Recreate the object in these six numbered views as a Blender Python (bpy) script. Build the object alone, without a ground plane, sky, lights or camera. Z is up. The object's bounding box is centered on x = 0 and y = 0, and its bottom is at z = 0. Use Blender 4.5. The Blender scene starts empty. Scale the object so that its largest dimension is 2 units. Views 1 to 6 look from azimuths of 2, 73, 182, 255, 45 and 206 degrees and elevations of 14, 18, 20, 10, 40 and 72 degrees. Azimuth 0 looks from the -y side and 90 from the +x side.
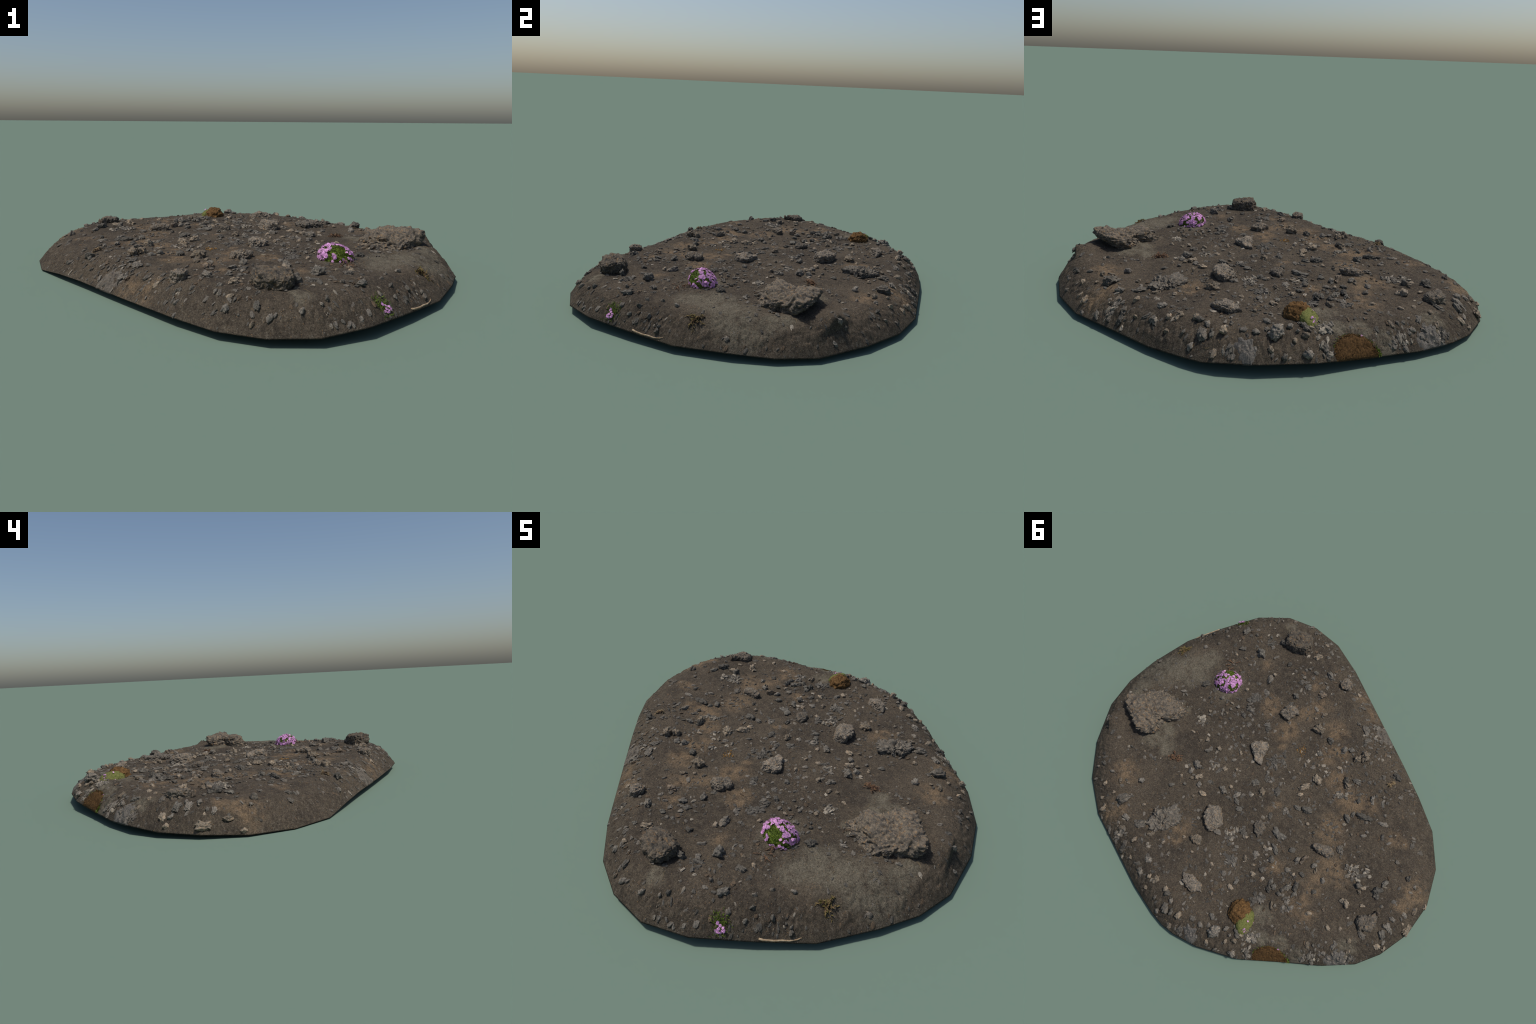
"""Patch of volcanic soil: a low mound with a dropped edge, lava stones, a pink
flowering cushion plant, moss cushions, dry sprigs and loose gravel."""
import bpy, bmesh, math
import numpy as np
from mathutils import Vector, Matrix

RNG = np.random.default_rng(20240611)

# ------------------------------------------------------------------ noise
def _hash(ix, iy, iz, seed):
    n = (ix * 374761393 + iy * 668265263 + iz * 2147483647 + seed * 1274126177) & 0xffffffff
    n = ((n ^ (n >> 13)) * 1103515245) & 0xffffffff
    n = ((n ^ (n >> 16)) * 2246822519) & 0xffffffff
    return ((n ^ (n >> 15)) & 0xffffff) / float(0xffffff)

def vnoise(p, seed=0):
    """value noise in [-1, 1] for points p (n, 3)"""
    f = np.floor(p)
    i = f.astype(np.int64)
    u = p - f
    u = u * u * u * (u * (u * 6 - 15) + 10)
    r = 0.0
    for dx in (0, 1):
        wx = u[:, 0] if dx else 1 - u[:, 0]
        for dy in (0, 1):
            wy = u[:, 1] if dy else 1 - u[:, 1]
            for dz in (0, 1):
                wz = u[:, 2] if dz else 1 - u[:, 2]
                r = r + wx * wy * wz * _hash(i[:, 0] + dx, i[:, 1] + dy, i[:, 2] + dz, seed)
    return r * 2 - 1

def fbm(p, octaves=4, seed=0, gain=0.5, lac=2.03):
    a, t, s = 1.0, 0.0, 0.0
    for o in range(octaves):
        t = t + a * vnoise(p + 17.3 * o, seed + o)
        s += a
        a *= gain
        p = p * lac
    return t / s

def ridged(p, octaves=3, seed=0):
    a, t, s = 1.0, 0.0, 0.0
    for o in range(octaves):
        t = t + a * (1 - 2 * np.abs(vnoise(p + 9.1 * o, seed + o)))
        s += a
        a *= 0.55
        p = p * 2.1
    return t / s

def billow(p, octaves, seed):
    """rounded lumps parted by sharp creases, 0 in the creases"""
    a, t, n = 1.0, 0.0, 0.0
    for o in range(octaves):
        t = t + a * np.abs(vnoise(p + 5.7 * o, seed + o))
        n += a
        a *= .58
        p = p * 2.15
    return t / n

def cells(p, seed=0):
    """distance to the nearest feature point (Worley F1) and the next (F2)"""
    i = np.floor(p).astype(np.int64)
    f1 = np.full(len(p), 9.0)
    f2 = np.full(len(p), 9.0)
    for dx in (-1, 0, 1):
        for dy in (-1, 0, 1):
            for dz in (-1, 0, 1):
                cx, cy, cz = i[:, 0] + dx, i[:, 1] + dy, i[:, 2] + dz
                q = np.stack([cx + _hash(cx, cy, cz, seed), cy + _hash(cx, cy, cz, seed + 5), cz + _hash(cx, cy, cz, seed + 9)], 1)
                d = np.linalg.norm(p - q, axis=1)
                f2 = np.where(d < f1, f1, np.minimum(f2, d))
                f1 = np.minimum(f1, d)
    return f1, f2

# ------------------------------------------------------------------ the lie of the land
# corners of the cut edge of the patch: x, y and height of the edge
RIM = np.array([
    (0.495, -0.849, 0.039), (0.652, -0.697, 0.035), (0.802, -0.535, 0.027), (0.912, -0.33, 0.028), (0.977, -0.167, 0.022),
    (1.0, 0.004, 0.018), (0.953, 0.231, 0.024), (0.867, 0.422, 0.02), (0.733, 0.578, 0.02), (0.493, 0.738, 0.024),
    (0.365, 0.823, 0.024), (0.218, 0.899, 0.032), (0.15, 0.926, 0.034), (0.08, 0.939, 0.042), (-0.051, 0.942, 0.044),
    (-0.256, 0.908, 0.043), (-0.454, 0.828, 0.031), (-0.638, 0.759, 0.027), (-0.78, 0.683, 0.03), (-0.873, 0.589, 0.019),
    (-0.959, 0.445, 0.014), (-1.0, 0.272, 0.004), (-0.978, 0.081, 0.0), (-0.892, -0.096, 0.002), (-0.762, -0.228, 0.022),
    (-0.624, -0.356, 0.03), (-0.397, -0.562, 0.029), (-0.165, -0.769, 0.031), (-0.005, -0.885, 0.028), (0.16, -0.938, 0.027),
    (0.329, -0.932, 0.03)])
# level of the top of the mound at a few places
LEVEL = [(0, 0, .129), (.05, -.58, .139), (.42, -.56, .139), (.2, -.75, .141), (.62, -.5, .128), (.82, -.1, .131), (.70, .0, .136),
         (.59, .33, .113), (.7, .38, .113), (.36, .14, .128), (.25, .5, .124), (.15, .76, .126), (-.2, .72, .131), (-.6, .55, .120),
         (-.33, .44, .126), (-.5, .1, .118), (-.8, .25, .110), (-.35, -.1, .127), (-.15, -.6, .133), (-.36, -.42, .122),
         (-.25, -.25, .126), (.2, -.3, .133), (.5, -.3, .136), (.42, -.36, .138),
         (.75, .2, .126), (.74, .36, .119), (-.70, .38, .125), (-.43, .32, .129), (.80, .09, .135)]
SLOPE_WIDTH = 0.150

def edge(x, y):
    """distance to the cut edge, height of the edge there, run along it"""
    x = np.asarray(x, float)
    y = np.asarray(y, float)
    best, z, s, run = np.full(x.shape, 9.0), np.zeros(x.shape), np.zeros(x.shape), 0.0
    for a, b in zip(RIM, np.roll(RIM, -1, 0)):
        ex, ey = b[0] - a[0], b[1] - a[1]
        L = ex * ex + ey * ey
        t = np.clip(((x - a[0]) * ex + (y - a[1]) * ey) / L, 0, 1)
        d = np.hypot(x - a[0] - t * ex, y - a[1] - t * ey)
        m = d < best
        best, z, s = np.where(m, d, best), np.where(m, a[2] + t * (b[2] - a[2]), z), np.where(m, run + t * L ** .5, s)
        run += L ** .5
    return best, z, s

def smooth(a, b, t):
    t = np.clip((t - a) / (b - a), 0, 1)
    return t * t * (3 - 2 * t)

def ground(x, y):
    """height of the soil without its fine relief"""
    x = np.asarray(x, float)
    y = np.asarray(y, float)
    d, zr, s = edge(x, y)
    n = w = 0.0
    for px, py, pz in LEVEL:
        k = 1 / ((x - px) ** 2 + (y - py) ** 2 + .006) ** 1.5
        n, w = n + k * pz, w + k
    # the slope runs out longer in the west and beside the sand
    wide = SLOPE_WIDTH + .07 * np.exp(-((x + .85) / .2) ** 2 - ((y + .06) / .25) ** 2) + .05 * np.exp(-((x - .88) / .2) ** 2 - ((y + .28) / .2) ** 2)
    wide = wide + .03 * np.exp(-((x - .66) / .16) ** 2 - ((y - .6) / .16) ** 2) + .025 * np.exp(-((x + .33) / .2) ** 2 - ((y + .58) / .2) ** 2)
    z = zr + (n / w - zr) * (1 - (1 - np.clip(d / wide, 0, 1)) ** 1.92)
    # small broken scarp in the slope beside the big boulder
    t = (x - .905) * .345 - (y - .115) * .939
    o = (x - .905) * .939 + (y - .115) * .345
    along = np.exp(-(np.where(t > 0, t / .07, t / .045)) ** 2)
    z = z + .040 * along * np.where(o < 0, np.exp(-(o / .055) ** 2), 1 - smooth(0, .012, o))
    z = z + .014 * np.exp(-np.hypot(x - .903, y - .113) / .006)
    # banked sand around the boulder and the flower cushion
    z = z + .004 * np.exp(-(((x - .43) / .09) ** 2 + ((y + .35) / .08) ** 2)) + .006 * np.exp(-(((x - .63) / .07) ** 2 + ((y - .03) / .06) ** 2))
    return z

_GX, _GY = np.linspace(-1.03, 1.03, 687), np.linspace(-.97, .97, 647)
_GZ = ground(*np.meshgrid(_GX, _GY, indexing="ij"))

def ground1(x, y):
    """height of the soil at one place, from a sampled table"""
    u = min(max((x - _GX[0]) / (_GX[1] - _GX[0]), 0), len(_GX) - 1.001)
    v = min(max((y - _GY[0]) / (_GY[1] - _GY[0]), 0), len(_GY) - 1.001)
    i, j = int(u), int(v)
    u, v = u - i, v - j
    return float((_GZ[i, j] * (1 - v) + _GZ[i, j + 1] * v) * (1 - u) + (_GZ[i + 1, j] * (1 - v) + _GZ[i + 1, j + 1] * v) * u)

def normal_at(x, y, e=.006):
    gx = (ground1(x + e, y) - ground1(x - e, y)) / (2 * e)
    gy = (ground1(x, y + e) - ground1(x, y - e)) / (2 * e)
    gx, gy = max(-1.2, min(1.2, gx)), max(-1.2, min(1.2, gy))
    return Vector((-gx, -gy, 1)).normalized()

# ------------------------------------------------------------------ materials
def srgb(r, g, b):
    f = lambda c: c / 255 / 12.92 if c / 255 <= .04045 else ((c / 255 + .055) / 1.055) ** 2.4
    return (f(r), f(g), f(b), 1.0)

class Mat:
    def __init__(self, name, rough=.95, spec=.15):
        self.m = bpy.data.materials.new(name)
        self.m.use_nodes = True
        self.t = self.m.node_tree
        self.b = self.t.nodes["Principled BSDF"]
        self.b.inputs["Roughness"].default_value = rough
        self.b.inputs["Specular IOR Level"].default_value = spec
        self.tc = self.t.nodes.new("ShaderNodeTexCoord")
        self.co = self.tc.outputs["Object"]
    def new(self, kind, **kw):
        n = self.t.nodes.new(kind)
        for k, v in kw.items():
            setattr(n, k, v)
        return n
    def link(self, a, b):
        self.t.links.new(a, b)
    def put(self, sock, v):
        if hasattr(v, "links"):
            self.link(v, sock)
        else:
            sock.default_value = v
    def noise(self, scale, detail=4, rough=.55, dist=0, co=None):
        n = self.new("ShaderNodeTexNoise")
        n.inputs["Scale"].default_value, n.inputs["Detail"].default_value = scale, detail
        n.inputs["Roughness"].default_value, n.inputs["Distortion"].default_value = rough, dist
        self.link(co or self.co, n.inputs["Vector"])
        return n.outputs["Fac"]
    def voronoi(self, scale, feature="F1", co=None):
        n = self.new("ShaderNodeTexVoronoi", feature=feature)
        n.inputs["Scale"].default_value = scale
        self.link(co or self.co, n.inputs["Vector"])
        return n
    def ramp(self, fac, lo, hi, a=0.0, b=1.0):
        n = self.new("ShaderNodeMapRange", interpolation_type="SMOOTHSTEP")
        self.put(n.inputs["Value"], fac)
        for k, v in zip(("From Min", "From Max", "To Min", "To Max"), (lo, hi, a, b)):
            n.inputs[k].default_value = v
        return n.outputs["Result"]
    def math(self, op, a, b=0.0):
        n = self.new("ShaderNodeMath", operation=op)
        self.put(n.inputs[0], a)
        self.put(n.inputs[1], b)
        return n.outputs[0]
    def mix(self, fac, a, b, mode="MIX"):
        n = self.new("ShaderNodeMix", data_type="RGBA", blend_type=mode)
        self.put(n.inputs["Factor"], fac)
        ins = [s for s in n.inputs if s.type == "RGBA"]
        self.put(ins[0], a)
        self.put(ins[1], b)
        return [s for s in n.outputs if s.type == "RGBA"][0]
    def color(self, c):
        self.put(self.b.inputs["Base Color"], c)
    def bump(self, h, strength=.5, dist=.002):
        n = self.new("ShaderNodeBump")
        n.inputs["Strength"].default_value, n.inputs["Distance"].default_value = strength, dist
        self.link(h, n.inputs["Height"])
        self.link(n.outputs["Normal"], self.b.inputs["Normal"])
    def scale_value(self, c, fac):
        """multiply a colour by a value socket"""
        n = self.new("ShaderNodeVectorMath", operation="SCALE")
        self.put(n.inputs[0], c)
        self.put(n.inputs["Scale"], fac)
        return n.outputs[0]

# patches of the ground: x, y, radius
TAN_EARTH = [
    (0.28, -0.53, 0.035), (0.15, -0.32, 0.052), (0.01, -0.24, 0.061), (-0.09, -0.43, 0.052), (-0.22, -0.35, 0.048), (-0.27, -0.61, 0.043), (-0.02, -0.55, 0.039),
    (-0.25, -0.22, 0.074), (0.00, -0.13, 0.026), (-0.42, -0.03, 0.065), (-0.49, -0.04, 0.065), (-0.41, 0.15, 0.070), (-0.33, -0.10, 0.057), (-0.50, 0.33, 0.070),
    (-0.25, 0.45, 0.039), (-0.45, 0.43, 0.052), (-0.44, 0.56, 0.065), (-0.91, 0.26, 0.061), (-0.87, 0.34, 0.043), (-0.74, 0.07, 0.043), (0.68, 0.33, 0.065),
    (0.64, 0.53, 0.065), (0.27, 0.46, 0.048), (0.29, 0.53, 0.039), (-0.36, -0.55, 0.048), (-0.04, -0.37, 0.039), (-0.09, 0.18, 0.035)]
PALE_SAND = [
    (0.41, -0.34, 0.087), (0.64, -0.34, 0.113), (0.77, -0.28, 0.113), (0.87, -0.26, 0.083), (0.61, 0.04, 0.065), (0.64, 0.09, 0.083), (0.58, -0.10, 0.048),
    (0.86, -0.10, 0.052), (0.85, -0.15, 0.057), (0.27, -0.83, 0.048), (-0.28, 0.68, 0.057), (-0.72, 0.64, 0.057), (-0.41, 0.76, 0.043), (-0.51, 0.77, 0.048),
    (-0.33, 0.79, 0.043), (0.59, -0.43, 0.065), (-0.27, 0.77, 0.035), (0.55, 0.12, 0.052)]

def soil_material():
    m = Mat("soil", .97, .1)
    # wander the coordinates so that the patches get ragged borders
    wob = m.new("ShaderNodeTexNoise")
    wob.inputs["Scale"].default_value, wob.inputs["Detail"].default_value, wob.inputs["Roughness"].default_value = 9, 5, .65
    m.link(m.co, wob.inputs["Vector"])
    off = m.new("ShaderNodeVectorMath", operation="MULTIPLY_ADD")
    m.link(wob.outputs["Color"], off.inputs[0])
    off.inputs[1].default_value = (.16, .16, 0)
    m.link(m.co, off.inputs[2])
    flat = m.new("ShaderNodeVectorMath", operation="MULTIPLY_ADD")
    m.link(off.outputs[0], flat.inputs[0])
    flat.inputs[1].default_value = (1, 1, 0)
    flat.inputs[2].default_value = (-.08, -.08, 0)
    def patches(spots, soft, grow):
        acc = None
        for x, y, r in spots:
            d = m.new("ShaderNodeVectorMath", operation="DISTANCE")
            m.link(flat.outputs[0], d.inputs[0])
            d.inputs[1].default_value = (x, y, 0)
            v = m.ramp(d.outputs["Value"], r * soft, r * grow, 1, 0)
            acc = v if acc is None else m.math("MAXIMUM", acc, v)
        return acc
    tan = m.math("MULTIPLY", patches(TAN_EARTH, .3, 1.6), m.ramp(m.noise(26, 5, .65), .32, .60))
    sand = m.math("MULTIPLY", patches(PALE_SAND, .40, 1.25), m.ramp(m.noise(24, 6, .75), .30, .58))
    base = m.mix(m.ramp(m.noise(5, 5, .6), .35, .65), srgb(77, 69, 59), srgb(62, 56, 49))
    base = m.mix(m.ramp(m.noise(42, 4, .6), .40, .70, 0, .45), base, srgb(92, 83, 70))
    base = m.mix(m.math("MULTIPLY", tan, .9), base, srgb(112, 95, 75))
    base = m.mix(m.math("MULTIPLY", sand, .88), base, srgb(101, 95, 82))
    # run-off streaks down the slope: noise stretched along the fall line
    xyz = m.new("ShaderNodeSeparateXYZ")
    m.link(m.co, xyz.inputs[0])
    az = m.math("ARCTAN2", xyz.outputs["Y"], xyz.outputs["X"])
    comb = m.new("ShaderNodeCombineXYZ")
    m.link(m.math("MULTIPLY", az, 62.0), comb.inputs[0])
    m.link(m.math("MULTIPLY", xyz.outputs["Z"], 40.0), comb.inputs[1])
    on_slope = m.ramp(xyz.outputs["Z"], .084, .112, 1, 0)
    streak = m.noise(1.0, 5, .7, .3, comb.outputs[0])
    base = m.mix(m.math("MULTIPLY", on_slope, m.ramp(streak, .52, .66, 0, .40)), base, srgb(108, 100, 88))
    base = m.mix(m.math("MULTIPLY", on_slope, m.ramp(streak, .36, .46, .28, 0)), base, srgb(48, 44, 39))
    # grit: coarse and fine grains, lighter and darker
    g1 = m.ramp(m.noise(150, 3, .7), .25, .75, .62, 1.38)
    g2 = m.ramp(m.noise(420, 2, .7), .25, .75, .62, 1.38)
    base = m.scale_value(base, m.math("MULTIPLY", g1, g2))
    v = m.voronoi(230)
    pick = m.new("ShaderNodeSeparateColor")
    m.link(v.outputs["Color"], pick.inputs[0])
    near = m.ramp(v.outputs["Distance"], .22, .40, 1, 0)
    base = m.mix(m.math("MULTIPLY", near, m.ramp(pick.outputs[0], .91, .94, 0, .65)), base, srgb(128, 125, 117))
    base = m.mix(m.math("MULTIPLY", near, m.ramp(pick.outputs[1], .93, .96, 0, .8)), base, srgb(138, 109, 76))
    base = m.mix(m.math("MULTIPLY", near, m.ramp(pick.outputs[2], .82, .86, 0, .7)), base, srgb(42, 39, 36))
    m.color(base)
    m.bump(m.math("ADD", m.noise(260, 4, .7), m.math("MULTIPLY", near, .35)), .8, .0035)
    return m.m

def stone_material(name, dark, mid, light, stain, stain_amount=.35, per_island=False, freq=1.0):
    m = Mat(name, .92, .2)
    n1 = m.noise(3.2 * freq, 6, .65, .4)
    c = m.mix(m.ramp(n1, .34, .66), dark, mid)
    c = m.mix(m.ramp(m.noise(7.5 * freq, 5, .7), .50, .72), c, light)
    c = m.mix(m.ramp(m.noise(4.6 * freq, 5, .7, .8), .52, .66, 0, stain_amount), c, stain)
    c = m.mix(m.ramp(m.noise(11 * freq, 4, .75), .49, .62, 0, .62), c, srgb(60, 58, 56))
    info = m.new("ShaderNodeNewGeometry" if per_island else "ShaderNodeObjectInfo")
    rnd = info.outputs["Random Per Island"] if per_island else info.outputs["Random"]
    c = m.scale_value(c, m.math("MULTIPLY", m.ramp(rnd, 0, 1, .72, 1.25), m.ramp(m.noise(28 * freq, 3, .7), .25, .75, .7, 1.3)))
    m.color(c)
    m.bump(m.noise(16 * freq, 6, .75), .5, .003 if freq > 5 else .0015)
    return m.m

def plain_material(name, a, b, scale=60, rough=.8, spec=.25, translucent=0.0, random=None):
    m = Mat(name, rough, spec)
    c = m.mix(m.ramp(m.noise(scale, 4, .65), .35, .65), a, b)
    if random:
        info = m.new("ShaderNodeNewGeometry" if random == "island" else "ShaderNodeObjectInfo")
        r = info.outputs["Random Per Island"] if random == "island" else info.outputs["Random"]
        c = m.scale_value(c, m.ramp(r, 0, 1, .7, 1.2))
    m.color(c)
    if translucent:
        t = m.new("ShaderNodeBsdfTranslucent")
        m.put(t.inputs["Color"], c)
        mx = m.new("ShaderNodeMixShader")
        mx.inputs[0].default_value = translucent
        m.link(m.b.outputs[0], mx.inputs[1])
        m.link(t.outputs[0], mx.inputs[2])
        m.link(mx.outputs[0], m.t.nodes["Material Output"].inputs["Surface"])
    return m.m

SOIL = soil_material()
STONE = {
    'd': stone_material("dark_lava", srgb(72, 69, 64), srgb(102, 98, 90), srgb(134, 127, 115), srgb(108, 94, 75), .4),
    'g': stone_material("grey_lava", srgb(82, 79, 73), srgb(116, 110, 101), srgb(150, 140, 125), srgb(128, 107, 82), .45),
    'p': stone_material("pale_lava", srgb(96, 89, 79), srgb(136, 124, 107), srgb(172, 156, 133), srgb(152, 121, 86), .6),
    't': stone_material("tan_lava", srgb(80, 73, 65), srgb(114, 102, 88), srgb(140, 125, 106), srgb(138, 107, 74), .6)}
BOULDER = stone_material("boulder_lava", srgb(70, 67, 63), srgb(112, 102, 88), srgb(142, 128, 109), srgb(140, 110, 74), .7, freq=14.0)
ROCK_WORLD = stone_material("block_lava", srgb(82, 78, 72), srgb(120, 111, 99), srgb(150, 137, 118), srgb(142, 114, 80), .6, freq=16.0)
PLATE_WORLD = stone_material("plate_lava", srgb(70, 67, 62), srgb(102, 96, 87), srgb(138, 128, 113), srgb(122, 100, 75), .45, freq=18.0)
PALE_SLAB = stone_material("slab_lava", srgb(84, 79, 73), srgb(112, 105, 95), srgb(142, 132, 118), srgb(124, 105, 82), .5, freq=22.0)
GREY_SLAB = stone_material("grey_slab_lava", srgb(74, 71, 67), srgb(98, 94, 88), srgb(126, 119, 109), srgb(106, 92, 76), .4, freq=20.0)
GRAVEL = [stone_material("gravel_dark", srgb(68, 65, 60), srgb(92, 88, 81), srgb(114, 108, 98), srgb(98, 87, 72), .3, True, 40.0),
          stone_material("gravel_grey", srgb(82, 78, 72), srgb(112, 106, 97), srgb(140, 131, 117), srgb(122, 105, 84), .3, True, 40.0),
          stone_material("gravel_pale", srgb(116, 110, 100), srgb(148, 139, 124), srgb(178, 166, 147), srgb(152, 126, 96), .4, True, 40.0),
          stone_material("gravel_brown", srgb(70, 60, 50), srgb(92, 78, 62), srgb(110, 94, 74), srgb(120, 90, 58), .4, True, 40.0)]
PETAL = plain_material("petal", srgb(236, 180, 228), srgb(216, 154, 212), 220, .6, .2, .25, "object")
FLOWER_HEART = plain_material("flower_heart", srgb(190, 120, 150), srgb(150, 84, 130), 300, .7)
LEAF = plain_material("cushion_leaf", srgb(78, 98, 30), srgb(108, 124, 44), 140, .6, .25, .2, "island")
GREEN_MOSS = plain_material("green_moss", srgb(78, 83, 44), srgb(100, 100, 58), 160, .9, .1, 0, "island")
BROWN_MOSS = plain_material("brown_moss", srgb(70, 52, 33), srgb(100, 75, 46), 150, .95, .1, 0, "island")
BRIGHT_LEAF = plain_material("bright_leaf", srgb(84, 106, 32), srgb(110, 124, 50), 120, .6, .25, .2, "island")
TWIG = plain_material("dry_twig", srgb(104, 82, 66), srgb(132, 104, 84), 160, .9, .1, 0, "island")
RED_LEAF = plain_material("dry_red_leaf", srgb(98, 70, 58), srgb(116, 92, 66), 90, .8, .2, .1, "island")
OLIVE_LEAF = plain_material("dry_olive_leaf", srgb(92, 86, 44), srgb(112, 92, 66), 90, .8, .2, .1, "island")
STRAW = plain_material("straw", srgb(140, 124, 94), srgb(116, 98, 74), 90, .85, .15, 0, "island")
DRIFTWOOD = plain_material("driftwood", srgb(164, 147, 122), srgb(126, 104, 80), 110, .85, .15)
LICHEN = plain_material("orange_lichen", srgb(132, 98, 50), srgb(106, 80, 46), 160, .9, .1, 0, "island")

# ------------------------------------------------------------------ object helpers
def collect(name, verts, faces, mat, parent, smooth=True, stuff=False, face_mats=None):
    me = bpy.data.meshes.new(name)
    me.from_pydata([tuple(v) for v in np.asarray(verts).tolist()], [], [tuple(f) for f in faces])
    for mm in (mat if isinstance(mat, list) else [mat]):
        me.materials.append(mm)
    if smooth:
        me.polygons.foreach_set("use_smooth", [True] * len(me.polygons))
    if face_mats is not None:
        me.polygons.foreach_set("material_index", face_mats)
    me.update()
    ob = bpy.data.objects.new(name, me)
    bpy.context.scene.collection.objects.link(ob)
    if parent is not None:
        ob.parent = parent
    if stuff:
        ob["kind"] = "stuff"
    return ob

_ico = {}
def ico(n):
    if n not in _ico:
        bm = bmesh.new()
        bmesh.ops.create_icosphere(bm, subdivisions=n, radius=1)
        v = np.array([x.co[:] for x in bm.verts])
        f = [[q.index for q in x.verts] for x in bm.faces]
        bm.free()
        _ico[n] = (v, f)
    return _ico[n]

def tube(points, r0, r1, sides=5):
    """a tapering round stalk through the points, closed at both ends"""
    P = np.asarray(points, float)
    n = len(P)
    tang = np.gradient(P, axis=0)
    tang /= np.linalg.norm(tang, axis=1)[:, None] + 1e-9
    V, F = [], []
    for i in range(n):
        a = np.cross(tang[i], (0.3, 0.2, 1.0))
        a /= np.linalg.norm(a) + 1e-9
        b = np.cross(tang[i], a)
        r = r0 + (r1 - r0) * i / (n - 1)
        for k in range(sides):
            th = 2 * math.pi * k / sides
            V.append(P[i] + r * (math.cos(th) * a + math.sin(th) * b))
    for i in range(n - 1):
        for k in range(sides):
            F.append([i * sides + k, i * sides + (k + 1) % sides, (i + 1) * sides + (k + 1) % sides, (i + 1) * sides + k])
    F.append(list(range(sides))[::-1])
    F.append([(n - 1) * sides + k for k in range(sides)])
    return V, F

def blade(base, direction, up, length, width, fold=.25, droop=.3, seg=3):
    """a small leaf: keeled, pointed, drooping at the tip"""
    d = np.asarray(direction, float)
    d /= np.linalg.norm(d)
    side = np.cross(d, up)
    side /= np.linalg.norm(side) + 1e-9
    nrm = np.cross(side, d)
    V, F = [], []
    for i in range(seg + 1):
        t = i / seg
        w = width * .5 * (math.sin(math.pi * min(.98, .18 + .8 * t)) ** .8)
        c = np.asarray(base) + d * length * t - nrm * droop * length * t * t
        V += [c - side * w + nrm * fold * w, c - nrm * fold * w * .3, c + side * w + nrm * fold * w]
    for i in range(seg):
        for k in (0, 1):
            F.append([i * 3 + k, i * 3 + k + 1, i * 3 + k + 4, i * 3 + k + 3])
    return V, F

class Heap:
    """gathers many small pieces into one mesh"""
    def __init__(self):
        self.v, self.f, self.m, self.n = [], [], [], 0
    def add(self, V, F, mat=0):
        V = np.asarray(V)
        self.v.append(V)
        self.f += [[i + self.n for i in f] for f in F]
        self.m += [mat] * len(F)
        self.n += len(V)
    def make(self, name, mats, parent, smooth=True, stuff=True):
        return collect(name, np.concatenate(self.v), self.f, mats, parent, smooth, stuff, self.m if isinstance(mats, list) else None)

# ------------------------------------------------------------------ the thing itself
mound = bpy.data.objects.new("volcanic_ground", None)
bpy.context.scene.collection.objects.link(mound)
mound["label"] = "dark volcanic soil mound with lava stones and pink cushion flowers"
mound["category"] = "ground patch"

def rim_radius(theta, cx=0.0, cy=0.0):
    """distance from the middle of the patch to its straight-sided outline"""
    r = np.full(theta.shape, 9.0)
    ct, st = np.cos(theta), np.sin(theta)
    for a, b in zip(RIM, np.roll(RIM, -1, 0)):
        ex, ey = b[0] - a[0], b[1] - a[1]
        den = ct * ey - st * ex
        with np.errstate(divide='ignore', invalid='ignore'):
            t = ((a[0] - cx) * ey - (a[1] - cy) * ex) / den
            u = np.where(np.abs(ex) > np.abs(ey), (t * ct - (a[0] - cx)) / ex, (t * st - (a[1] - cy)) / ey)
        ok = (t > 0) & (u > -1e-6) & (u < 1 + 1e-6)
        r = np.where(ok & (t < r), t, r)
    return r

def soil_relief(x, y):
    """fine relief of the soil surface: swells, clods, grains and run-off streaks"""
    d, zr, s = edge(x, y)
    p = np.stack([x, y, np.zeros_like(x)], 1)
    inner = smooth(.0, .03, d)
    top = smooth(.05, .15, d)
    z = .0035 * fbm(p * 9, 3, 3) + .0022 * fbm(p * 32, 3, 11)
    f1, f2 = cells(p * 70, 21)
    patch = smooth(-.1, .35, fbm(p * 11, 3, 31))
    z = z + .0028 * patch * (0.55 - f1)
    z = z + .0012 * fbm(p * 150, 2, 41)
    streak = np.stack([s * 60, d * 9, np.full_like(s, 2.5)], 1)
    streak2 = np.stack([s * 170, d * 26, np.full_like(s, 7.5)], 1)
    lumps = billow(p * 34, 3, 71) - .3
    slope = (.0030 * ridged(streak, 2, 51) + .0020 * fbm(streak2, 2, 61) + .016 * lumps) * (1 - top)
    return (z + slope) * inner

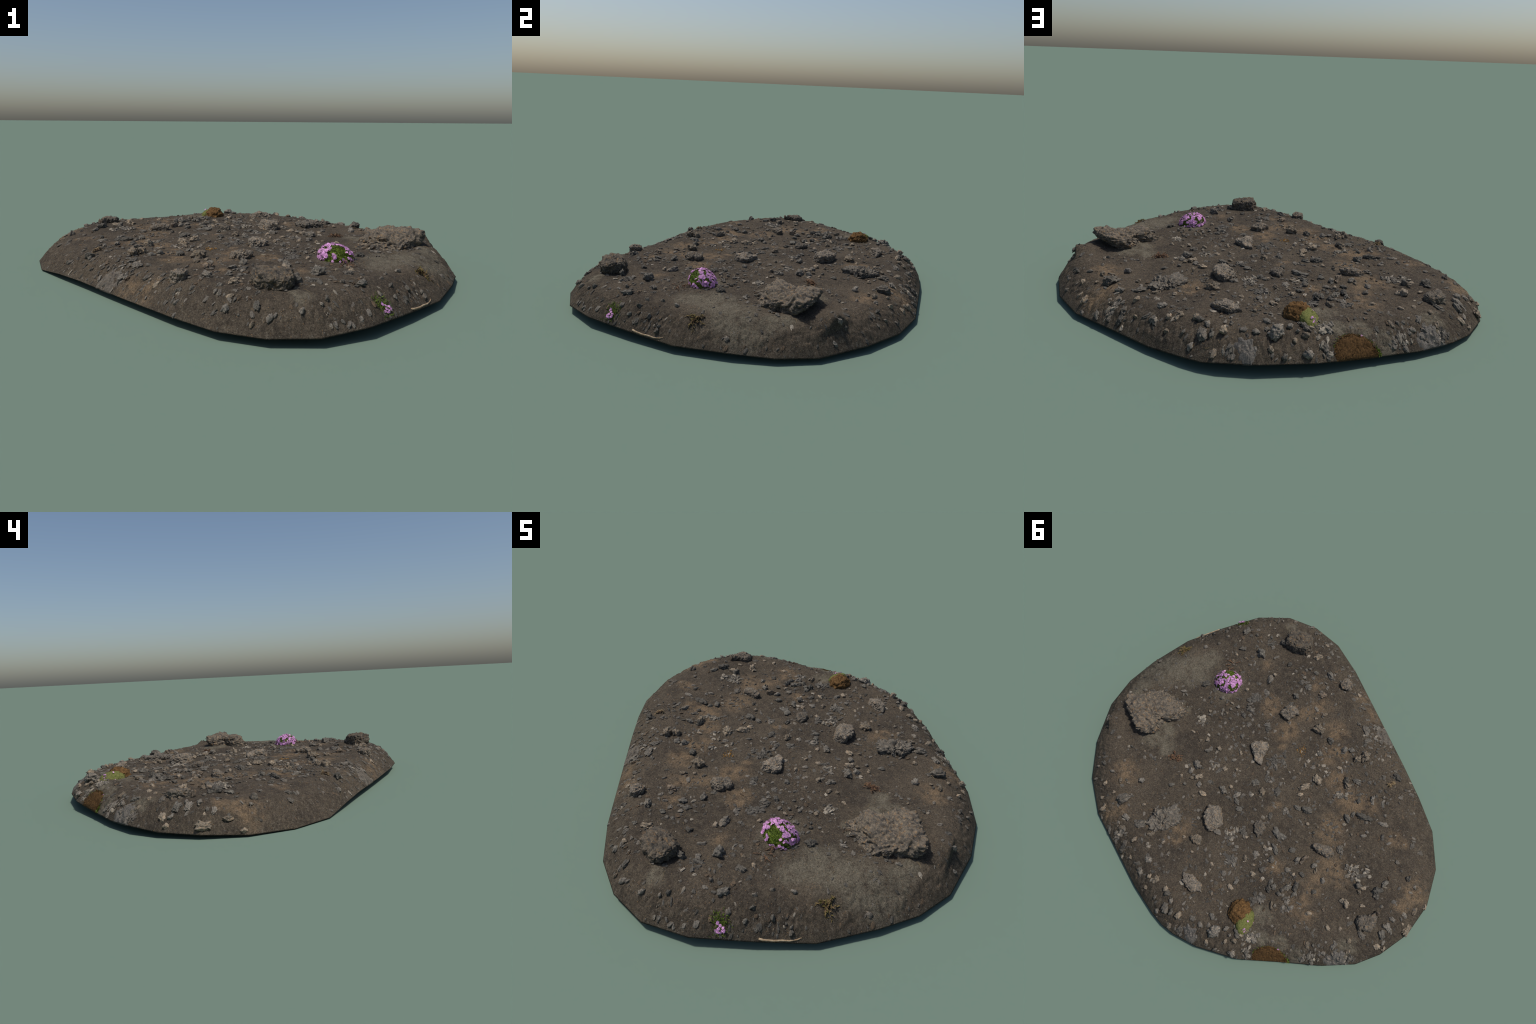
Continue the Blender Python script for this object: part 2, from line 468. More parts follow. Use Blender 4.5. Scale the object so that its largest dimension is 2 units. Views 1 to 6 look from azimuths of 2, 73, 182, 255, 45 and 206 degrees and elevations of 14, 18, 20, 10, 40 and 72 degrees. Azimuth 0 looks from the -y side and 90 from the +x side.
def build_soil():
    n = 580
    g = np.linspace(-1, 1, n)
    a, b = [q.ravel() for q in np.meshgrid(g, g, indexing="ij")]
    big = np.abs(a) > np.abs(b)
    with np.errstate(divide='ignore', invalid='ignore'):
        th = np.where(big, (math.pi / 4) * b / a, math.pi / 2 - (math.pi / 4) * a / b)
    r = np.where(big, a, b)
    th = np.where(r == 0, 0, th)
    x, y = r * np.cos(th), r * np.sin(th)          # square grid folded onto a disc
    th, r = np.arctan2(y, x), np.hypot(x, y)
    r = np.minimum(r, 1.0)
    R = rim_radius(th)
    x, y = x * R, y * R
    z = ground(x, y) + soil_relief(x, y)
    z = np.maximum(z, 0.0)
    top = np.stack([x, y, z], 1)
    idx = np.arange(n * n).reshape(n, n)
    quads = np.stack([idx[:-1, :-1], idx[1:, :-1], idx[1:, 1:], idx[:-1, 1:]], -1).reshape(-1, 4)
    rim = np.concatenate([idx[:-1, 0], idx[-1, :-1], idx[:0:-1, -1], idx[0, :0:-1]])
    # the crust is a shell: fold it in under the cut edge, then an inner lining a little below
    k = len(rim)
    lip = top[rim].copy()
    lip[:, :2] *= .985
    lip[:, 2] += .004
    inner = top[rim].copy()
    inner[:, :2] *= .90
    inner[:, 2] = np.maximum(ground(inner[:, 0], inner[:, 1]) - .03, lip[:, 2] + .004)
    V = np.concatenate([top, lip, inner])
    F = quads.tolist()
    N = n * n
    for i in range(k):
        j = (i + 1) % k
        F.append([int(rim[j]), int(rim[i]), N + i, N + j])
        F.append([N + j, N + i, N + k + i, N + k + j])
    return collect("soil", V, F, SOIL, mound)

soil = build_soil()

# ------------------------------------------------------------------ stones
def crumple(p, seed, amount, freq):
    """the pitted, wrinkled skin of lava"""
    w = np.stack([fbm(p * freq * .8 + 3.1 * k, 2, seed + 20 + k) for k in range(3)], 1)
    q = p + w * .45 / freq
    f1, f2 = cells(q * freq * 1.5 + seed, seed)
    cut = smooth(.16, 0, np.abs(vnoise(q * freq * .8 + 4.4, seed + 51))) + .6 * smooth(.2, 0, np.abs(vnoise(q * freq * 1.9 + 8.4, seed + 52)))
    pits = smooth(.34, .08, cells(q * freq * 2.2 + seed * 3, seed + 3)[0])
    return amount * (2.3 * (billow(q * freq, 3, seed) - .30) + .45 * (billow(q * freq * 3.1, 2, seed + 31) - .30) + .5 * (.5 - f1) - .45 * pits - .55 * cut)

def stone_mesh(name, level, seed):
    """an angular lump of unit length, flattened below"""
    rng = np.random.default_rng(seed)
    v, f = ico(level)
    p = v.copy()
    p *= (1 + .62 * fbm(v * 1.5 + seed, 2, seed))[:, None]
    for k in range(6):                                # broken faces
        nrm = rng.normal(size=3)
        nrm /= np.linalg.norm(nrm)
        c = rng.uniform(.50, .95)
        over = np.maximum(0, p @ nrm - c)
        p -= over[:, None] * nrm * .8
    p += v * crumple(v * 1.0, seed, .34, 1.9)[:, None]
    lo, hi = p.min(0), p.max(0)
    p = (p - (lo + hi) / 2) / (hi - lo)
    p[:, 2] = np.where(p[:, 2] < -.15, -.15 + (p[:, 2] + .15) * .55, p[:, 2])
    me = bpy.data.meshes.new(name)
    me.from_pydata(p.tolist(), [], f)
    me.materials.append(STONE['g'])
    me.polygons.foreach_set("use_smooth", [True] * len(me.polygons))
    return me

COARSE = [stone_mesh("stone_small", 3, 100 + i) for i in range(12)]
FINE = [stone_mesh("stone_large", 4, 200 + i) for i in range(14)]

# x, y, then length, width in mm, heading in degrees, height in mm, tone (dark, grey, pale, tan)
STONES_FRONT_AND_MIDDLE = [
    (0.532, -0.292, 48, 39, 25, 16, 'd'), (0.819, -0.114, 28, 17, 25, 10, 'g'), (0.341, -0.584, 54, 46, 116, 28, 'd'), (0.253, -0.700, 57, 26, 14, 22, 'd'),
    (0.049, -0.702, 57, 35, 43, 17, 'p'), (-0.003, -0.728, 26, 22, 28, 9, 'd'), (0.172, -0.595, 28, 26, 25, 12, 'd'), (0.058, -0.617, 22, 17, 26, 7, 'g'),
    (0.017, -0.610, 30, 26, 26, 9, 'd'), (0.065, -0.556, 26, 17, 58, 7, 'g'), (0.021, -0.510, 41, 35, 26, 10, 'd'), (-0.060, -0.627, 59, 28, 142, 17, 'g'),
    (0.229, -0.465, 57, 33, 107, 19, 'g'), (0.219, -0.501, 24, 24, 25, 15, 'p'), (0.060, -0.437, 39, 35, 87, 18, 'd'), (-0.067, -0.501, 46, 39, 26, 18, 't'),
    (-0.069, -0.416, 41, 22, 129, 8, 'g'), (-0.123, -0.404, 35, 22, 57, 11, 'p'), (-0.090, -0.365, 22, 15, 26, 8, 'p'), (-0.134, -0.315, 63, 54, 163, 27, 'p'),
    (-0.240, -0.577, 16, 16, 42, 9, 'p'), (-0.294, -0.541, 39, 22, 20, 9, 'g'), (-0.361, -0.423, 57, 44, 122, 9, 'g'), (-0.312, -0.437, 22, 20, 26, 7, 'g'),
    (0.258, -0.603, 41, 17, 48, 7, 'g'), (-0.149, -0.099, 30, 15, 124, 8, 'g'), (-0.213, -0.130, 16, 15, 26, 9, 'p'), (-0.192, -0.193, 33, 28, 26, 9, 'd'),
    (-0.254, -0.247, 20, 18, 26, 9, 'p'), (-0.215, -0.280, 41, 37, 114, 21, 'd'), (-0.298, -0.266, 37, 33, 26, 18, 'd'), (-0.334, -0.283, 39, 30, 26, 10, 'd'),
    (-0.393, -0.370, 48, 30, 37, 8, 'g'), (-0.369, -0.405, 39, 26, 113, 8, 'g'), (-0.381, -0.248, 41, 37, 26, 24, 'p'), (-0.415, -0.273, 65, 46, 85, 30, 'p'),
    (-0.608, -0.248, 57, 44, 169, 22, 'd'), (-0.317, -0.164, 33, 17, 15, 9, 'p'), (-0.140, -0.046, 20, 15, 26, 9, 'p'), (-0.237, -0.056, 61, 48, 144, 21, 'p'),
    (-0.194, 0.010, 63, 35, 36, 20, 'p'), (-0.189, 0.055, 37, 24, 46, 14, 'p'), (-0.376, -0.112, 44, 30, 85, 22, 'd'), (-0.394, -0.091, 41, 35, 164, 24, 'p'),
    (-0.428, -0.134, 48, 26, 5, 11, 'd'), (-0.011, 0.127, 41, 37, 77, 19, 'p'), (0.042, 0.097, 48, 39, 26, 10, 'd'), (-0.081, 0.092, 48, 39, 72, 10, 'd'),
    (-0.466, -0.074, 37, 20, 46, 10, 'd'), (-0.475, -0.042, 26, 26, 26, 10, 'd'), (-0.537, -0.079, 50, 24, 103, 13, 'g'), (-0.586, -0.118, 18, 15, 26, 7, 'g'),
    (-0.260, 0.113, 57, 41, 5, 16, 'd'), (-0.209, 0.123, 44, 24, 175, 10, 'd'), (-0.460, 0.064, 48, 30, 123, 18, 'd'), (-0.475, 0.032, 33, 26, 84, 12, 'd'),
    (-0.525, 0.023, 65, 37, 180, 17, 'd'), (-0.559, 0.016, 44, 26, 5, 10, 'd'), (-0.635, 0.012, 57, 24, 10, 8, 'g'), (-0.628, -0.032, 20, 17, 26, 7, 'g'),
    (-0.104, 0.226, 50, 22, 91, 11, 'd'), (-0.181, 0.288, 83, 41, 160, 11, 'd'), (-0.290, 0.177, 21, 17, 26, 11, 'p'), (-0.340, 0.171, 17, 17, 26, 10, 'p'),
    (-0.336, 0.206, 20, 17, 114, 10, 'd'), (-0.510, 0.129, 18, 14, 113, 8, 'p'), (-0.577, 0.085, 20, 17, 26, 8, 'g'), (-0.567, 0.110, 35, 20, 41, 7, 'g'),
    (-0.657, 0.077, 35, 22, 113, 10, 'd'), (-0.489, 0.223, 48, 39, 94, 9, 'g'), (-0.807, 0.051, 41, 35, 83, 8, 'g'), (-0.147, 0.376, 30, 18, 136, 10, 'p'),
    (-0.197, 0.360, 63, 24, 136, 11, 'd'), (-0.122, 0.423, 39, 33, 26, 9, 'g'), (-0.278, 0.330, 35, 30, 26, 12, 'd')]
STONES_BACK = [
    (-0.203, 0.416, 39, 37, 26, 15, 'g'), (-0.348, 0.347, 57, 22, 67, 21, 't'), (-0.321, 0.362, 35, 24, 65, 15, 'g'), (-0.407, 0.353, 30, 26, 26, 15, 'g'),
    (-0.424, 0.371, 35, 20, 109, 14, 'p'), (-0.298, 0.429, 35, 28, 26, 9, 'g'), (-0.333, 0.437, 21, 18, 115, 11, 'p'), (-0.369, 0.417, 37, 22, 166, 9, 'd'),
    (-0.474, 0.402, 35, 26, 104, 11, 'g'), (-0.457, 0.468, 30, 26, 6, 12, 'g'), (-0.181, 0.483, 39, 26, 81, 10, 'd'), (-0.136, 0.480, 22, 17, 26, 9, 'p'),
    (-0.650, 0.272, 39, 20, 41, 8, 'g'), (-0.253, 0.551, 44, 35, 116, 18, 'd'), (-0.271, 0.532, 35, 28, 116, 15, 'd'), (-0.250, 0.517, 35, 22, 86, 12, 'd'),
    (-0.330, 0.507, 52, 26, 35, 12, 'd'), (-0.367, 0.485, 57, 26, 90, 15, 'd'), (-0.373, 0.522, 44, 22, 75, 12, 'd'), (-0.306, 0.550, 28, 26, 26, 15, 'd'),
    (-0.314, 0.528, 26, 22, 26, 13, 'g'), (-0.359, 0.567, 37, 26, 85, 9, 'g'), (-0.356, 0.599, 23, 21, 26, 8, 'g'), (-0.299, 0.614, 48, 17, 111, 15, 'p'),
    (-0.315, 0.610, 20, 18, 26, 10, 'g'), (-0.641, 0.349, 39, 35, 144, 22, 'g'), (-0.668, 0.349, 39, 22, 50, 15, 'p'), (-0.656, 0.372, 30, 20, 103, 14, 'p'),
    (-0.732, 0.340, 61, 50, 83, 21, 'd'), (-0.752, 0.285, 46, 24, 68, 13, 'd'), (-0.850, 0.208, 37, 28, 73, 18, 'g'), (-0.895, 0.231, 22, 18, 28, 8, 'g'),
    (-0.614, 0.450, 54, 35, 155, 20, 'p'), (-0.693, 0.428, 35, 17, 16, 8, 'p'), (-0.778, 0.391, 23, 18, 26, 9, 'g'), (-0.776, 0.432, 35, 20, 144, 24, 't'),
    (-0.479, 0.570, 33, 18, 16, 10, 'p'), (-0.534, 0.526, 24, 14, 94, 8, 't'), (-0.456, 0.632, 18, 11, 26, 7, 'd'), (-0.586, 0.593, 35, 22, 145, 9, 'p'),
    (-0.641, 0.571, 22, 17, 114, 8, 'p'), (-0.671, 0.529, 41, 20, 49, 6, 'g'), (-0.702, 0.602, 27, 24, 177, 10, 'p'), (-0.832, 0.506, 50, 37, 129, 13, 'd'),
    (-0.854, 0.533, 35, 18, 109, 9, 'g'), (-0.872, 0.558, 30, 24, 63, 10, 'p'), (-0.939, 0.428, 63, 44, 71, 14, 'p'), (-0.941, 0.333, 44, 25, 82, 12, 'p'),
    (-0.986, 0.284, 33, 20, 82, 11, 'p'), (-0.890, 0.401, 26, 17, 151, 8, 'g'), (-0.907, 0.416, 17, 17, 27, 7, 'p'), (-0.770, 0.159, 24, 23, 26, 7, 'g'),
    (-0.612, 0.703, 33, 22, 7, 9, 'g'), (-0.649, 0.715, 24, 22, 26, 9, 'g'), (-0.376, 0.758, 24, 20, 177, 7, 'g')]
STONES_EAST = [
    (0.617, 0.459, 76, 52, 69, 26, 'g'), (0.470, 0.543, 59, 46, 57, 13, 'g'), (0.394, 0.558, 46, 26, 57, 10, 'p'), (0.552, 0.538, 46, 26, 158, 14, 'g'),
    (0.174, 0.488, 63, 54, 147, 25, 'p'), (0.099, 0.409, 44, 30, 166, 13, 'g'), (0.581, 0.337, 35, 31, 25, 19, 'g'), (0.680, 0.383, 35, 22, 126, 15, 'p'),
    (0.638, 0.379, 22, 13, 15, 7, 'p'), (0.745, 0.358, 28, 17, 15, 11, 'g'), (0.716, 0.281, 18, 16, 176, 9, 'g'), (0.808, 0.334, 27, 17, 132, 15, 'd'),
    (0.719, 0.199, 23, 15, 176, 10, 'd'), (0.645, 0.192, 16, 12, 56, 7, 'p'), (0.750, 0.427, 31, 17, 83, 14, 'p'), (0.682, 0.452, 20, 18, 24, 9, 'p'),
    (0.504, 0.445, 23, 19, 46, 11, 'p'), (0.702, 0.541, 46, 24, 74, 16, 'p'), (0.358, 0.139, 54, 41, 137, 20, 'g'), (0.373, 0.183, 37, 33, 68, 14, 'g'),
    (0.320, 0.192, 48, 28, 41, 13, 'p'), (0.300, 0.230, 35, 28, 128, 11, 'g'), (0.352, 0.214, 22, 17, 25, 9, 'p'), (0.261, 0.265, 43, 25, 0, 13, 'p'),
    (0.298, 0.297, 18, 15, 57, 9, 'p'), (0.406, 0.228, 24, 20, 147, 10, 'p'), (0.428, 0.292, 37, 21, 40, 10, 'd'), (0.370, 0.258, 20, 18, 156, 8, 'g'),
    (0.342, 0.040, 46, 25, 58, 12, 'g'), (0.297, 0.012, 30, 24, 146, 13, 'p'), (0.407, 0.011, 20, 17, 118, 10, 'p'), (0.377, -0.008, 27, 18, 89, 10, 'p'),
    (0.183, -0.015, 26, 20, 145, 12, 'p'), (0.218, -0.104, 30, 26, 145, 11, 'd'), (0.220, 0.099, 30, 26, 25, 9, 'p'), (0.161, 0.076, 19, 17, 145, 10, 'p'),
    (0.197, 0.034, 31, 17, 47, 7, 'g'), (0.173, 0.204, 52, 33, 137, 14, 'g'), (0.146, 0.171, 23, 20, 25, 11, 'p'), (0.099, 0.198, 52, 26, 46, 10, 'g'),
    (0.083, 0.229, 48, 30, 146, 11, 'd'), (0.055, 0.257, 37, 28, 25, 10, 'd'), (0.032, 0.170, 18, 17, 26, 8, 'g'), (-0.041, 0.372, 26, 17, 36, 10, 'p'),
    (0.458, 0.621, 37, 22, 71, 16, 'p'), (0.240, 0.503, 22, 17, 157, 9, 'p'), (0.319, 0.571, 23, 16, 78, 8, 'p'), (0.169, 0.552, 21, 13, 6, 7, 'p')]
STONES_NORTH_AND_FLOWER = [
    (-0.085, 0.468, 44, 25, 127, 14, 'p'), (0.343, 0.678, 41, 35, 177, 12, 'g'), (0.353, 0.749, 37, 26, 91, 16, 'g'), (0.301, 0.746, 31, 21, 73, 11, 'p'),
    (0.260, 0.745, 41, 30, 86, 13, 'p'), (0.299, 0.800, 27, 21, 149, 11, 'p'), (0.440, 0.704, 27, 16, 150, 11, 'p'), (0.195, 0.764, 33, 25, 119, 17, 'p'),
    (0.179, 0.780, 37, 28, 177, 17, 'd'), (0.158, 0.846, 57, 41, 81, 17, 'g'), (0.082, 0.845, 39, 30, 104, 22, 'p'), (0.060, 0.798, 23, 19, 119, 9, 'g'),
    (0.013, 0.831, 39, 30, 7, 7, 'g'), (-0.032, 0.839, 35, 24, 148, 9, 'g'), (-0.106, 0.838, 65, 61, 25, 27, 'g'), (-0.067, 0.781, 39, 25, 148, 12, 'd'),
    (-0.152, 0.803, 30, 25, 85, 12, 'g'), (-0.181, 0.821, 16, 15, 25, 11, 'g'), (-0.211, 0.833, 30, 25, 167, 14, 'p'), (-0.173, 0.856, 26, 17, 103, 11, 'p'),
    (-0.090, 0.895, 28, 21, 145, 13, 'p'), (-0.140, 0.909, 33, 22, 80, 13, 'g'), (-0.223, 0.890, 37, 35, 145, 17, 'g'), (-0.230, 0.799, 27, 17, 177, 9, 'p'),
    (-0.024, 0.578, 30, 27, 147, 11, 'g'), (-0.082, 0.624, 35, 23, 147, 11, 'p'), (-0.096, 0.589, 37, 22, 86, 8, 'd'), (-0.153, 0.521, 39, 25, 156, 12, 'p'),
    (0.050, 0.564, 23, 18, 176, 8, 'p'), (-0.016, 0.690, 18, 16, 148, 8, 'p'), (0.484, -0.682, 50, 35, 61, 13, 'd'), (0.589, -0.640, 28, 20, 67, 14, 'd'),
    (0.565, -0.608, 24, 17, 22, 10, 'g'), (0.591, -0.546, 21, 17, 69, 10, 'g'), (0.647, -0.495, 28, 18, 37, 12, 'g'), (0.450, -0.572, 41, 25, 3, 11, 'g'),
    (0.470, -0.526, 24, 19, 2, 10, 'p'), (0.412, -0.524, 18, 16, 25, 9, 'p'), (0.466, -0.482, 24, 20, 144, 10, 'p'), (0.417, -0.684, 19, 17, 26, 11, 'g'),
    (0.369, -0.499, 21, 15, 4, 7, 'g'), (0.624, -0.202, 36, 17, 25, 6, 'g'), (0.416, -0.251, 27, 23, 25, 12, 'g'), (0.478, -0.228, 21, 11, 58, 9, 'd'),
    (0.355, -0.250, 21, 13, 15, 7, 'p'), (0.314, -0.244, 20, 18, 69, 9, 'g'), (0.345, -0.216, 18, 16, 26, 8, 'g'), (0.354, -0.185, 20, 17, 145, 9, 'p'),
    (0.437, -0.156, 22, 19, 25, 9, 'p'), (0.380, -0.191, 27, 17, 117, 7, 'g'), (0.468, -0.014, 27, 15, 175, 10, 'p'), (0.317, -0.355, 23, 19, 59, 11, 'p'),
    (0.322, -0.166, 18, 16, 26, 8, 'g'), (0.264, -0.214, 35, 26, 154, 10, 'd')]

def lay_stone(i, x, y, length, width, heading, height, tone):
    if min(width, length) < 12:
        width = 12
    pool = FINE if length >= 40 else COARSE
    me = pool[int(RNG.integers(len(pool)))]
    ob = bpy.data.objects.new("stone", me)
    bpy.context.scene.collection.objects.link(ob)
    ob.parent = mound
    nrm = normal_at(x, y)
    q = Vector((0, 0, 1)).rotation_difference(nrm).to_matrix()
    flip = math.pi if RNG.random() < .5 else 0
    m = q @ Matrix.Rotation(math.radians(heading) + flip, 3, 'Z')
    sc = Matrix.Diagonal((length * 1.06e-3, width * 1.06e-3, height * 2.1e-3))
    ob.matrix_world = Matrix.Translation(Vector((x, y, ground1(x, y))) + nrm * height * .22e-3) @ (m @ sc).to_4x4()
    ob.material_slots[0].link = 'OBJECT'
    ob.material_slots[0].material = STONE[tone]

for table in (STONES_FRONT_AND_MIDDLE, STONES_BACK, STONES_EAST, STONES_NORTH_AND_FLOWER):
    for i, row in enumerate(table):
        lay_stone(i, *row)

# stones half buried in the slope lie along the fall line
rng = np.random.default_rng(4711)
for k in range(68):
    i = int(rng.integers(len(RIM)))
    e = RIM[i] + (RIM[(i + 1) % len(RIM)] - RIM[i]) * rng.random()
    if e[0] < -.45 and e[1] < .2 and rng.random() < .6:
        continue
    inward = -e[:2] / np.linalg.norm(e[:2])
    x, y = e[:2] + inward * rng.uniform(.022, .12)
    n = normal_at(x, y)
    L = rng.uniform(20, 42) if e[1] < .4 else rng.uniform(26, 54)
    lay_stone(k, x, y, L, L * rng.uniform(.4, .7), math.degrees(math.atan2(n.y, n.x)) + rng.normal() * 22, rng.uniform(7, 13), ['d', 'g', 'g', 'p'][int(rng.integers(4))])

def outline_rock(name, outline, tops, seed, mat, level=6, undercut=(0, 0, 0), skin=.010, freq=26, square=.55, sink=.015, terrace=0.0):
    """a block with a drawn ground plan: tops are x, y, height of its upper face;
    undercut is the direction and amount by which the foot falls back"""
    v, f = ico(level)
    O = np.array(outline)
    c = O.mean(0)
    th = np.arctan2(O[:, 1] - c[1], O[:, 0] - c[0])
    rad = np.hypot(O[:, 0] - c[0], O[:, 1] - c[1])
    o = np.argsort(th)
    th, rad = th[o], rad[o]
    az = np.arctan2(v[:, 1], v[:, 0])
    # follow the straight sides of the plan between its corners
    ang = np.concatenate([[th[-1] - 2 * math.pi], th, [th[0] + 2 * math.pi]])
    rr = np.concatenate([[rad[-1]], rad, [rad[0]]])
    k = np.clip(np.searchsorted(ang, az) - 1, 0, len(ang) - 2)
    a0, a1, r0, r1 = ang[k], ang[k + 1], rr[k], rr[k + 1]
    R = r0 * r1 * np.sin(a1 - a0) / (r0 * np.sin(az - a0) + r1 * np.sin(a1 - az) + 1e-9)
    ce = np.sqrt(np.clip(1 - v[:, 2] ** 2, 0, 1))
    k = 1 / (ce ** (2 / square) + np.abs(v[:, 2]) ** (2 / square)) ** (square / 2)      # rounded box section
    rr = R * ce * k
    x, y = c[0] + rr * np.cos(az), c[1] + rr * np.sin(az)
    n = w = 0.0
    for tx, ty, tz in tops:
        q = 1 / ((x - tx) ** 2 + (y - ty) ** 2 + 2e-4) ** 1.3
        n, w = n + q * tz, w + q
    ztop = n / w
    foot = ground(x, y) - sink
    s = v[:, 2] * k
    t = (s + 1) / 2
    z = foot + (ztop - foot) * t
    low = np.clip(1 - t * 1.35, 0, 1)
    x, y = x - undercut[0] * low * undercut[2], y - undercut[1] * low * undercut[2]
    p = np.stack([x, y, z], 1)
    if terrace:
        p[:, 2] += .35 * terrace * np.sin(p[:, 2] / terrace * 2 * math.pi + 3 * fbm(p * 14, 2, seed))
    me_n = np.stack([v[:, 0], v[:, 1], v[:, 2] * .8], 1)
    p = p + me_n * (crumple(p, seed, skin, freq) + crumple(p, seed + 9, skin * .38, freq * 2.6))[:, None]
    return collect(name, p, f, mat, mound)

outline_rock("boulder", [(0.87, -0.03), (0.80, -0.083), (0.735, -0.142), (0.70, -0.135), (0.63, -0.113), (0.572, -0.078), (0.598, -0.012), (0.645, 0.01), (0.655, 0.065), (0.668, 0.108), (0.734, 0.112), (0.809, 0.052), (0.85, 0.013)],
             [(.858, -.03, .197), (.80, -.015, .212), (.737, .10, .203), (.68, .10, .186), (.62, -.055, .206), (.66, -.07, .205), (.585, -.09, .176), (.723, -.145, .148), (.79, -.085, .176), (.70, .01, .196), (.71, -.05, .192), (.65, .02, .188)],
             5, BOULDER, 6, (.80, .60, .05), .014, 26, .36)
outline_rock("boulder", [(0.25, -0.715), (0.248, -0.775), (0.222, -0.797), (0.166, -0.797), (0.128, -0.786), (0.103, -0.722), (0.118, -0.688), (0.155, -0.680), (0.192, -0.672), (0.237, -0.687)],
             [(.13, -.74, .210), (.18, -.75, .200), (.235, -.74, .198), (.12, -.70, .203), (.19, -.69, .196), (.20, -.785, .184)],
             8, BOULDER, 6, (.6, -.3, .016), .0075, 30, .45)
outline_rock("rock", [(0.095, -0.302), (0.082, -0.357), (0.04, -0.377), (0.003, -0.339), (0.022, -0.318), (0.035, -0.283)],
             [(.05, -.33, .172), (.03, -.355, .165), (.08, -.33, .162), (.04, -.30, .155)], 11, ROCK_WORLD, 6, (.5, .6, .014), 0.0079, 34)
outline_rock("rock", [(0.152, -0.073), (0.149, -0.096), (0.085, -0.124), (0.065, -0.105), (0.069, -0.057), (0.061, -0.0), (0.102, -0.011), (0.132, -0.047)],
             [(.10, -.08, .170), (.13, -.09, .160), (.08, -.03, .152), (.08, -.11, .168)], 14, ROCK_WORLD, 6, (.3, .5, .018), 0.0072, 36)
outline_rock("rock", [(0.196, 0.369), (0.202, 0.305), (0.151, 0.293), (0.125, 0.33), (0.101, 0.366), (0.111, 0.396), (0.142, 0.427), (0.174, 0.405)],
             [(.15, .33, .176), (.13, .37, .172), (.18, .33, .168), (.15, .40, .160)], 17, ROCK_WORLD, 6, (.7, .3, .020), 0.0065, 34)
outline_rock("rock", [(-0.066, 0.333), (-0.049, 0.284), (-0.066, 0.262), (-0.096, 0.267), (-0.109, 0.293), (-0.107, 0.327), (-0.093, 0.345)],
             [(-.085, .30, .158), (-.06, .29, .146), (-.09, .335, .145)], 19, ROCK_WORLD, 6, (.4, .3, .008), 0.0065, 40)
outline_rock("rock", [(0.149, 0.686), (0.157, 0.664), (0.11, 0.654), (0.049, 0.678), (0.037, 0.707), (0.075, 0.725), (0.116, 0.71)],
             [(.12, .685, .160), (.08, .69, .160), (.05, .70, .150), (.14, .67, .152)], 23, ROCK_WORLD, 6, (.3, .8, .014), 0.0072, 36)
outline_rock("rock", [(-0.356, 0.273), (-0.363, 0.249), (-0.413, 0.24), (-0.448, 0.237), (-0.47, 0.268), (-0.436, 0.291), (-0.394, 0.287)],
             [(-.39, .265, .158), (-.42, .265, .160), (-.45, .26, .146)], 29, ROCK_WORLD, 6, (.8, 0, .016), 0.0065, 36)
outline_rock("rock", [(-0.692, 0.512), (-0.7, 0.476), (-0.73, 0.464), (-0.759, 0.431), (-0.778, 0.445), (-0.784, 0.492), (-0.771, 0.522), (-0.719, 0.541)],
             [(-.71, .50, .155), (-.75, .50, .156), (-.76, .45, .158), (-.735, .49, .142)], 31, ROCK_WORLD, 6, (.8, 0, .014), 0.0086, 32)
outline_rock("rock", [(-0.125, -0.604), (-0.137, -0.64), (-0.164, -0.649), (-0.192, -0.624), (-0.184, -0.589), (-0.147, -0.584)],
             [(-.155, -.62, .166), (-.17, -.60, .150), (-.14, -.63, .155)], 37, ROCK_WORLD, 6, (.5, 0, .008), 0.0072, 40)
outline_rock("lava_plate", [(0.437, 0.514), (0.44, 0.443), (0.384, 0.402), (0.345, 0.369), (0.293, 0.436), (0.302, 0.464), (0.344, 0.507), (0.379, 0.538), (0.416, 0.551)],
             [(.37, .46, .148), (.41, .45, .150), (.32, .44, .145), (.40, .52, .138), (.34, .48, .140)], 41, PLATE_WORLD, 6, (0, 0, 0), .017, 34, .7, .01)

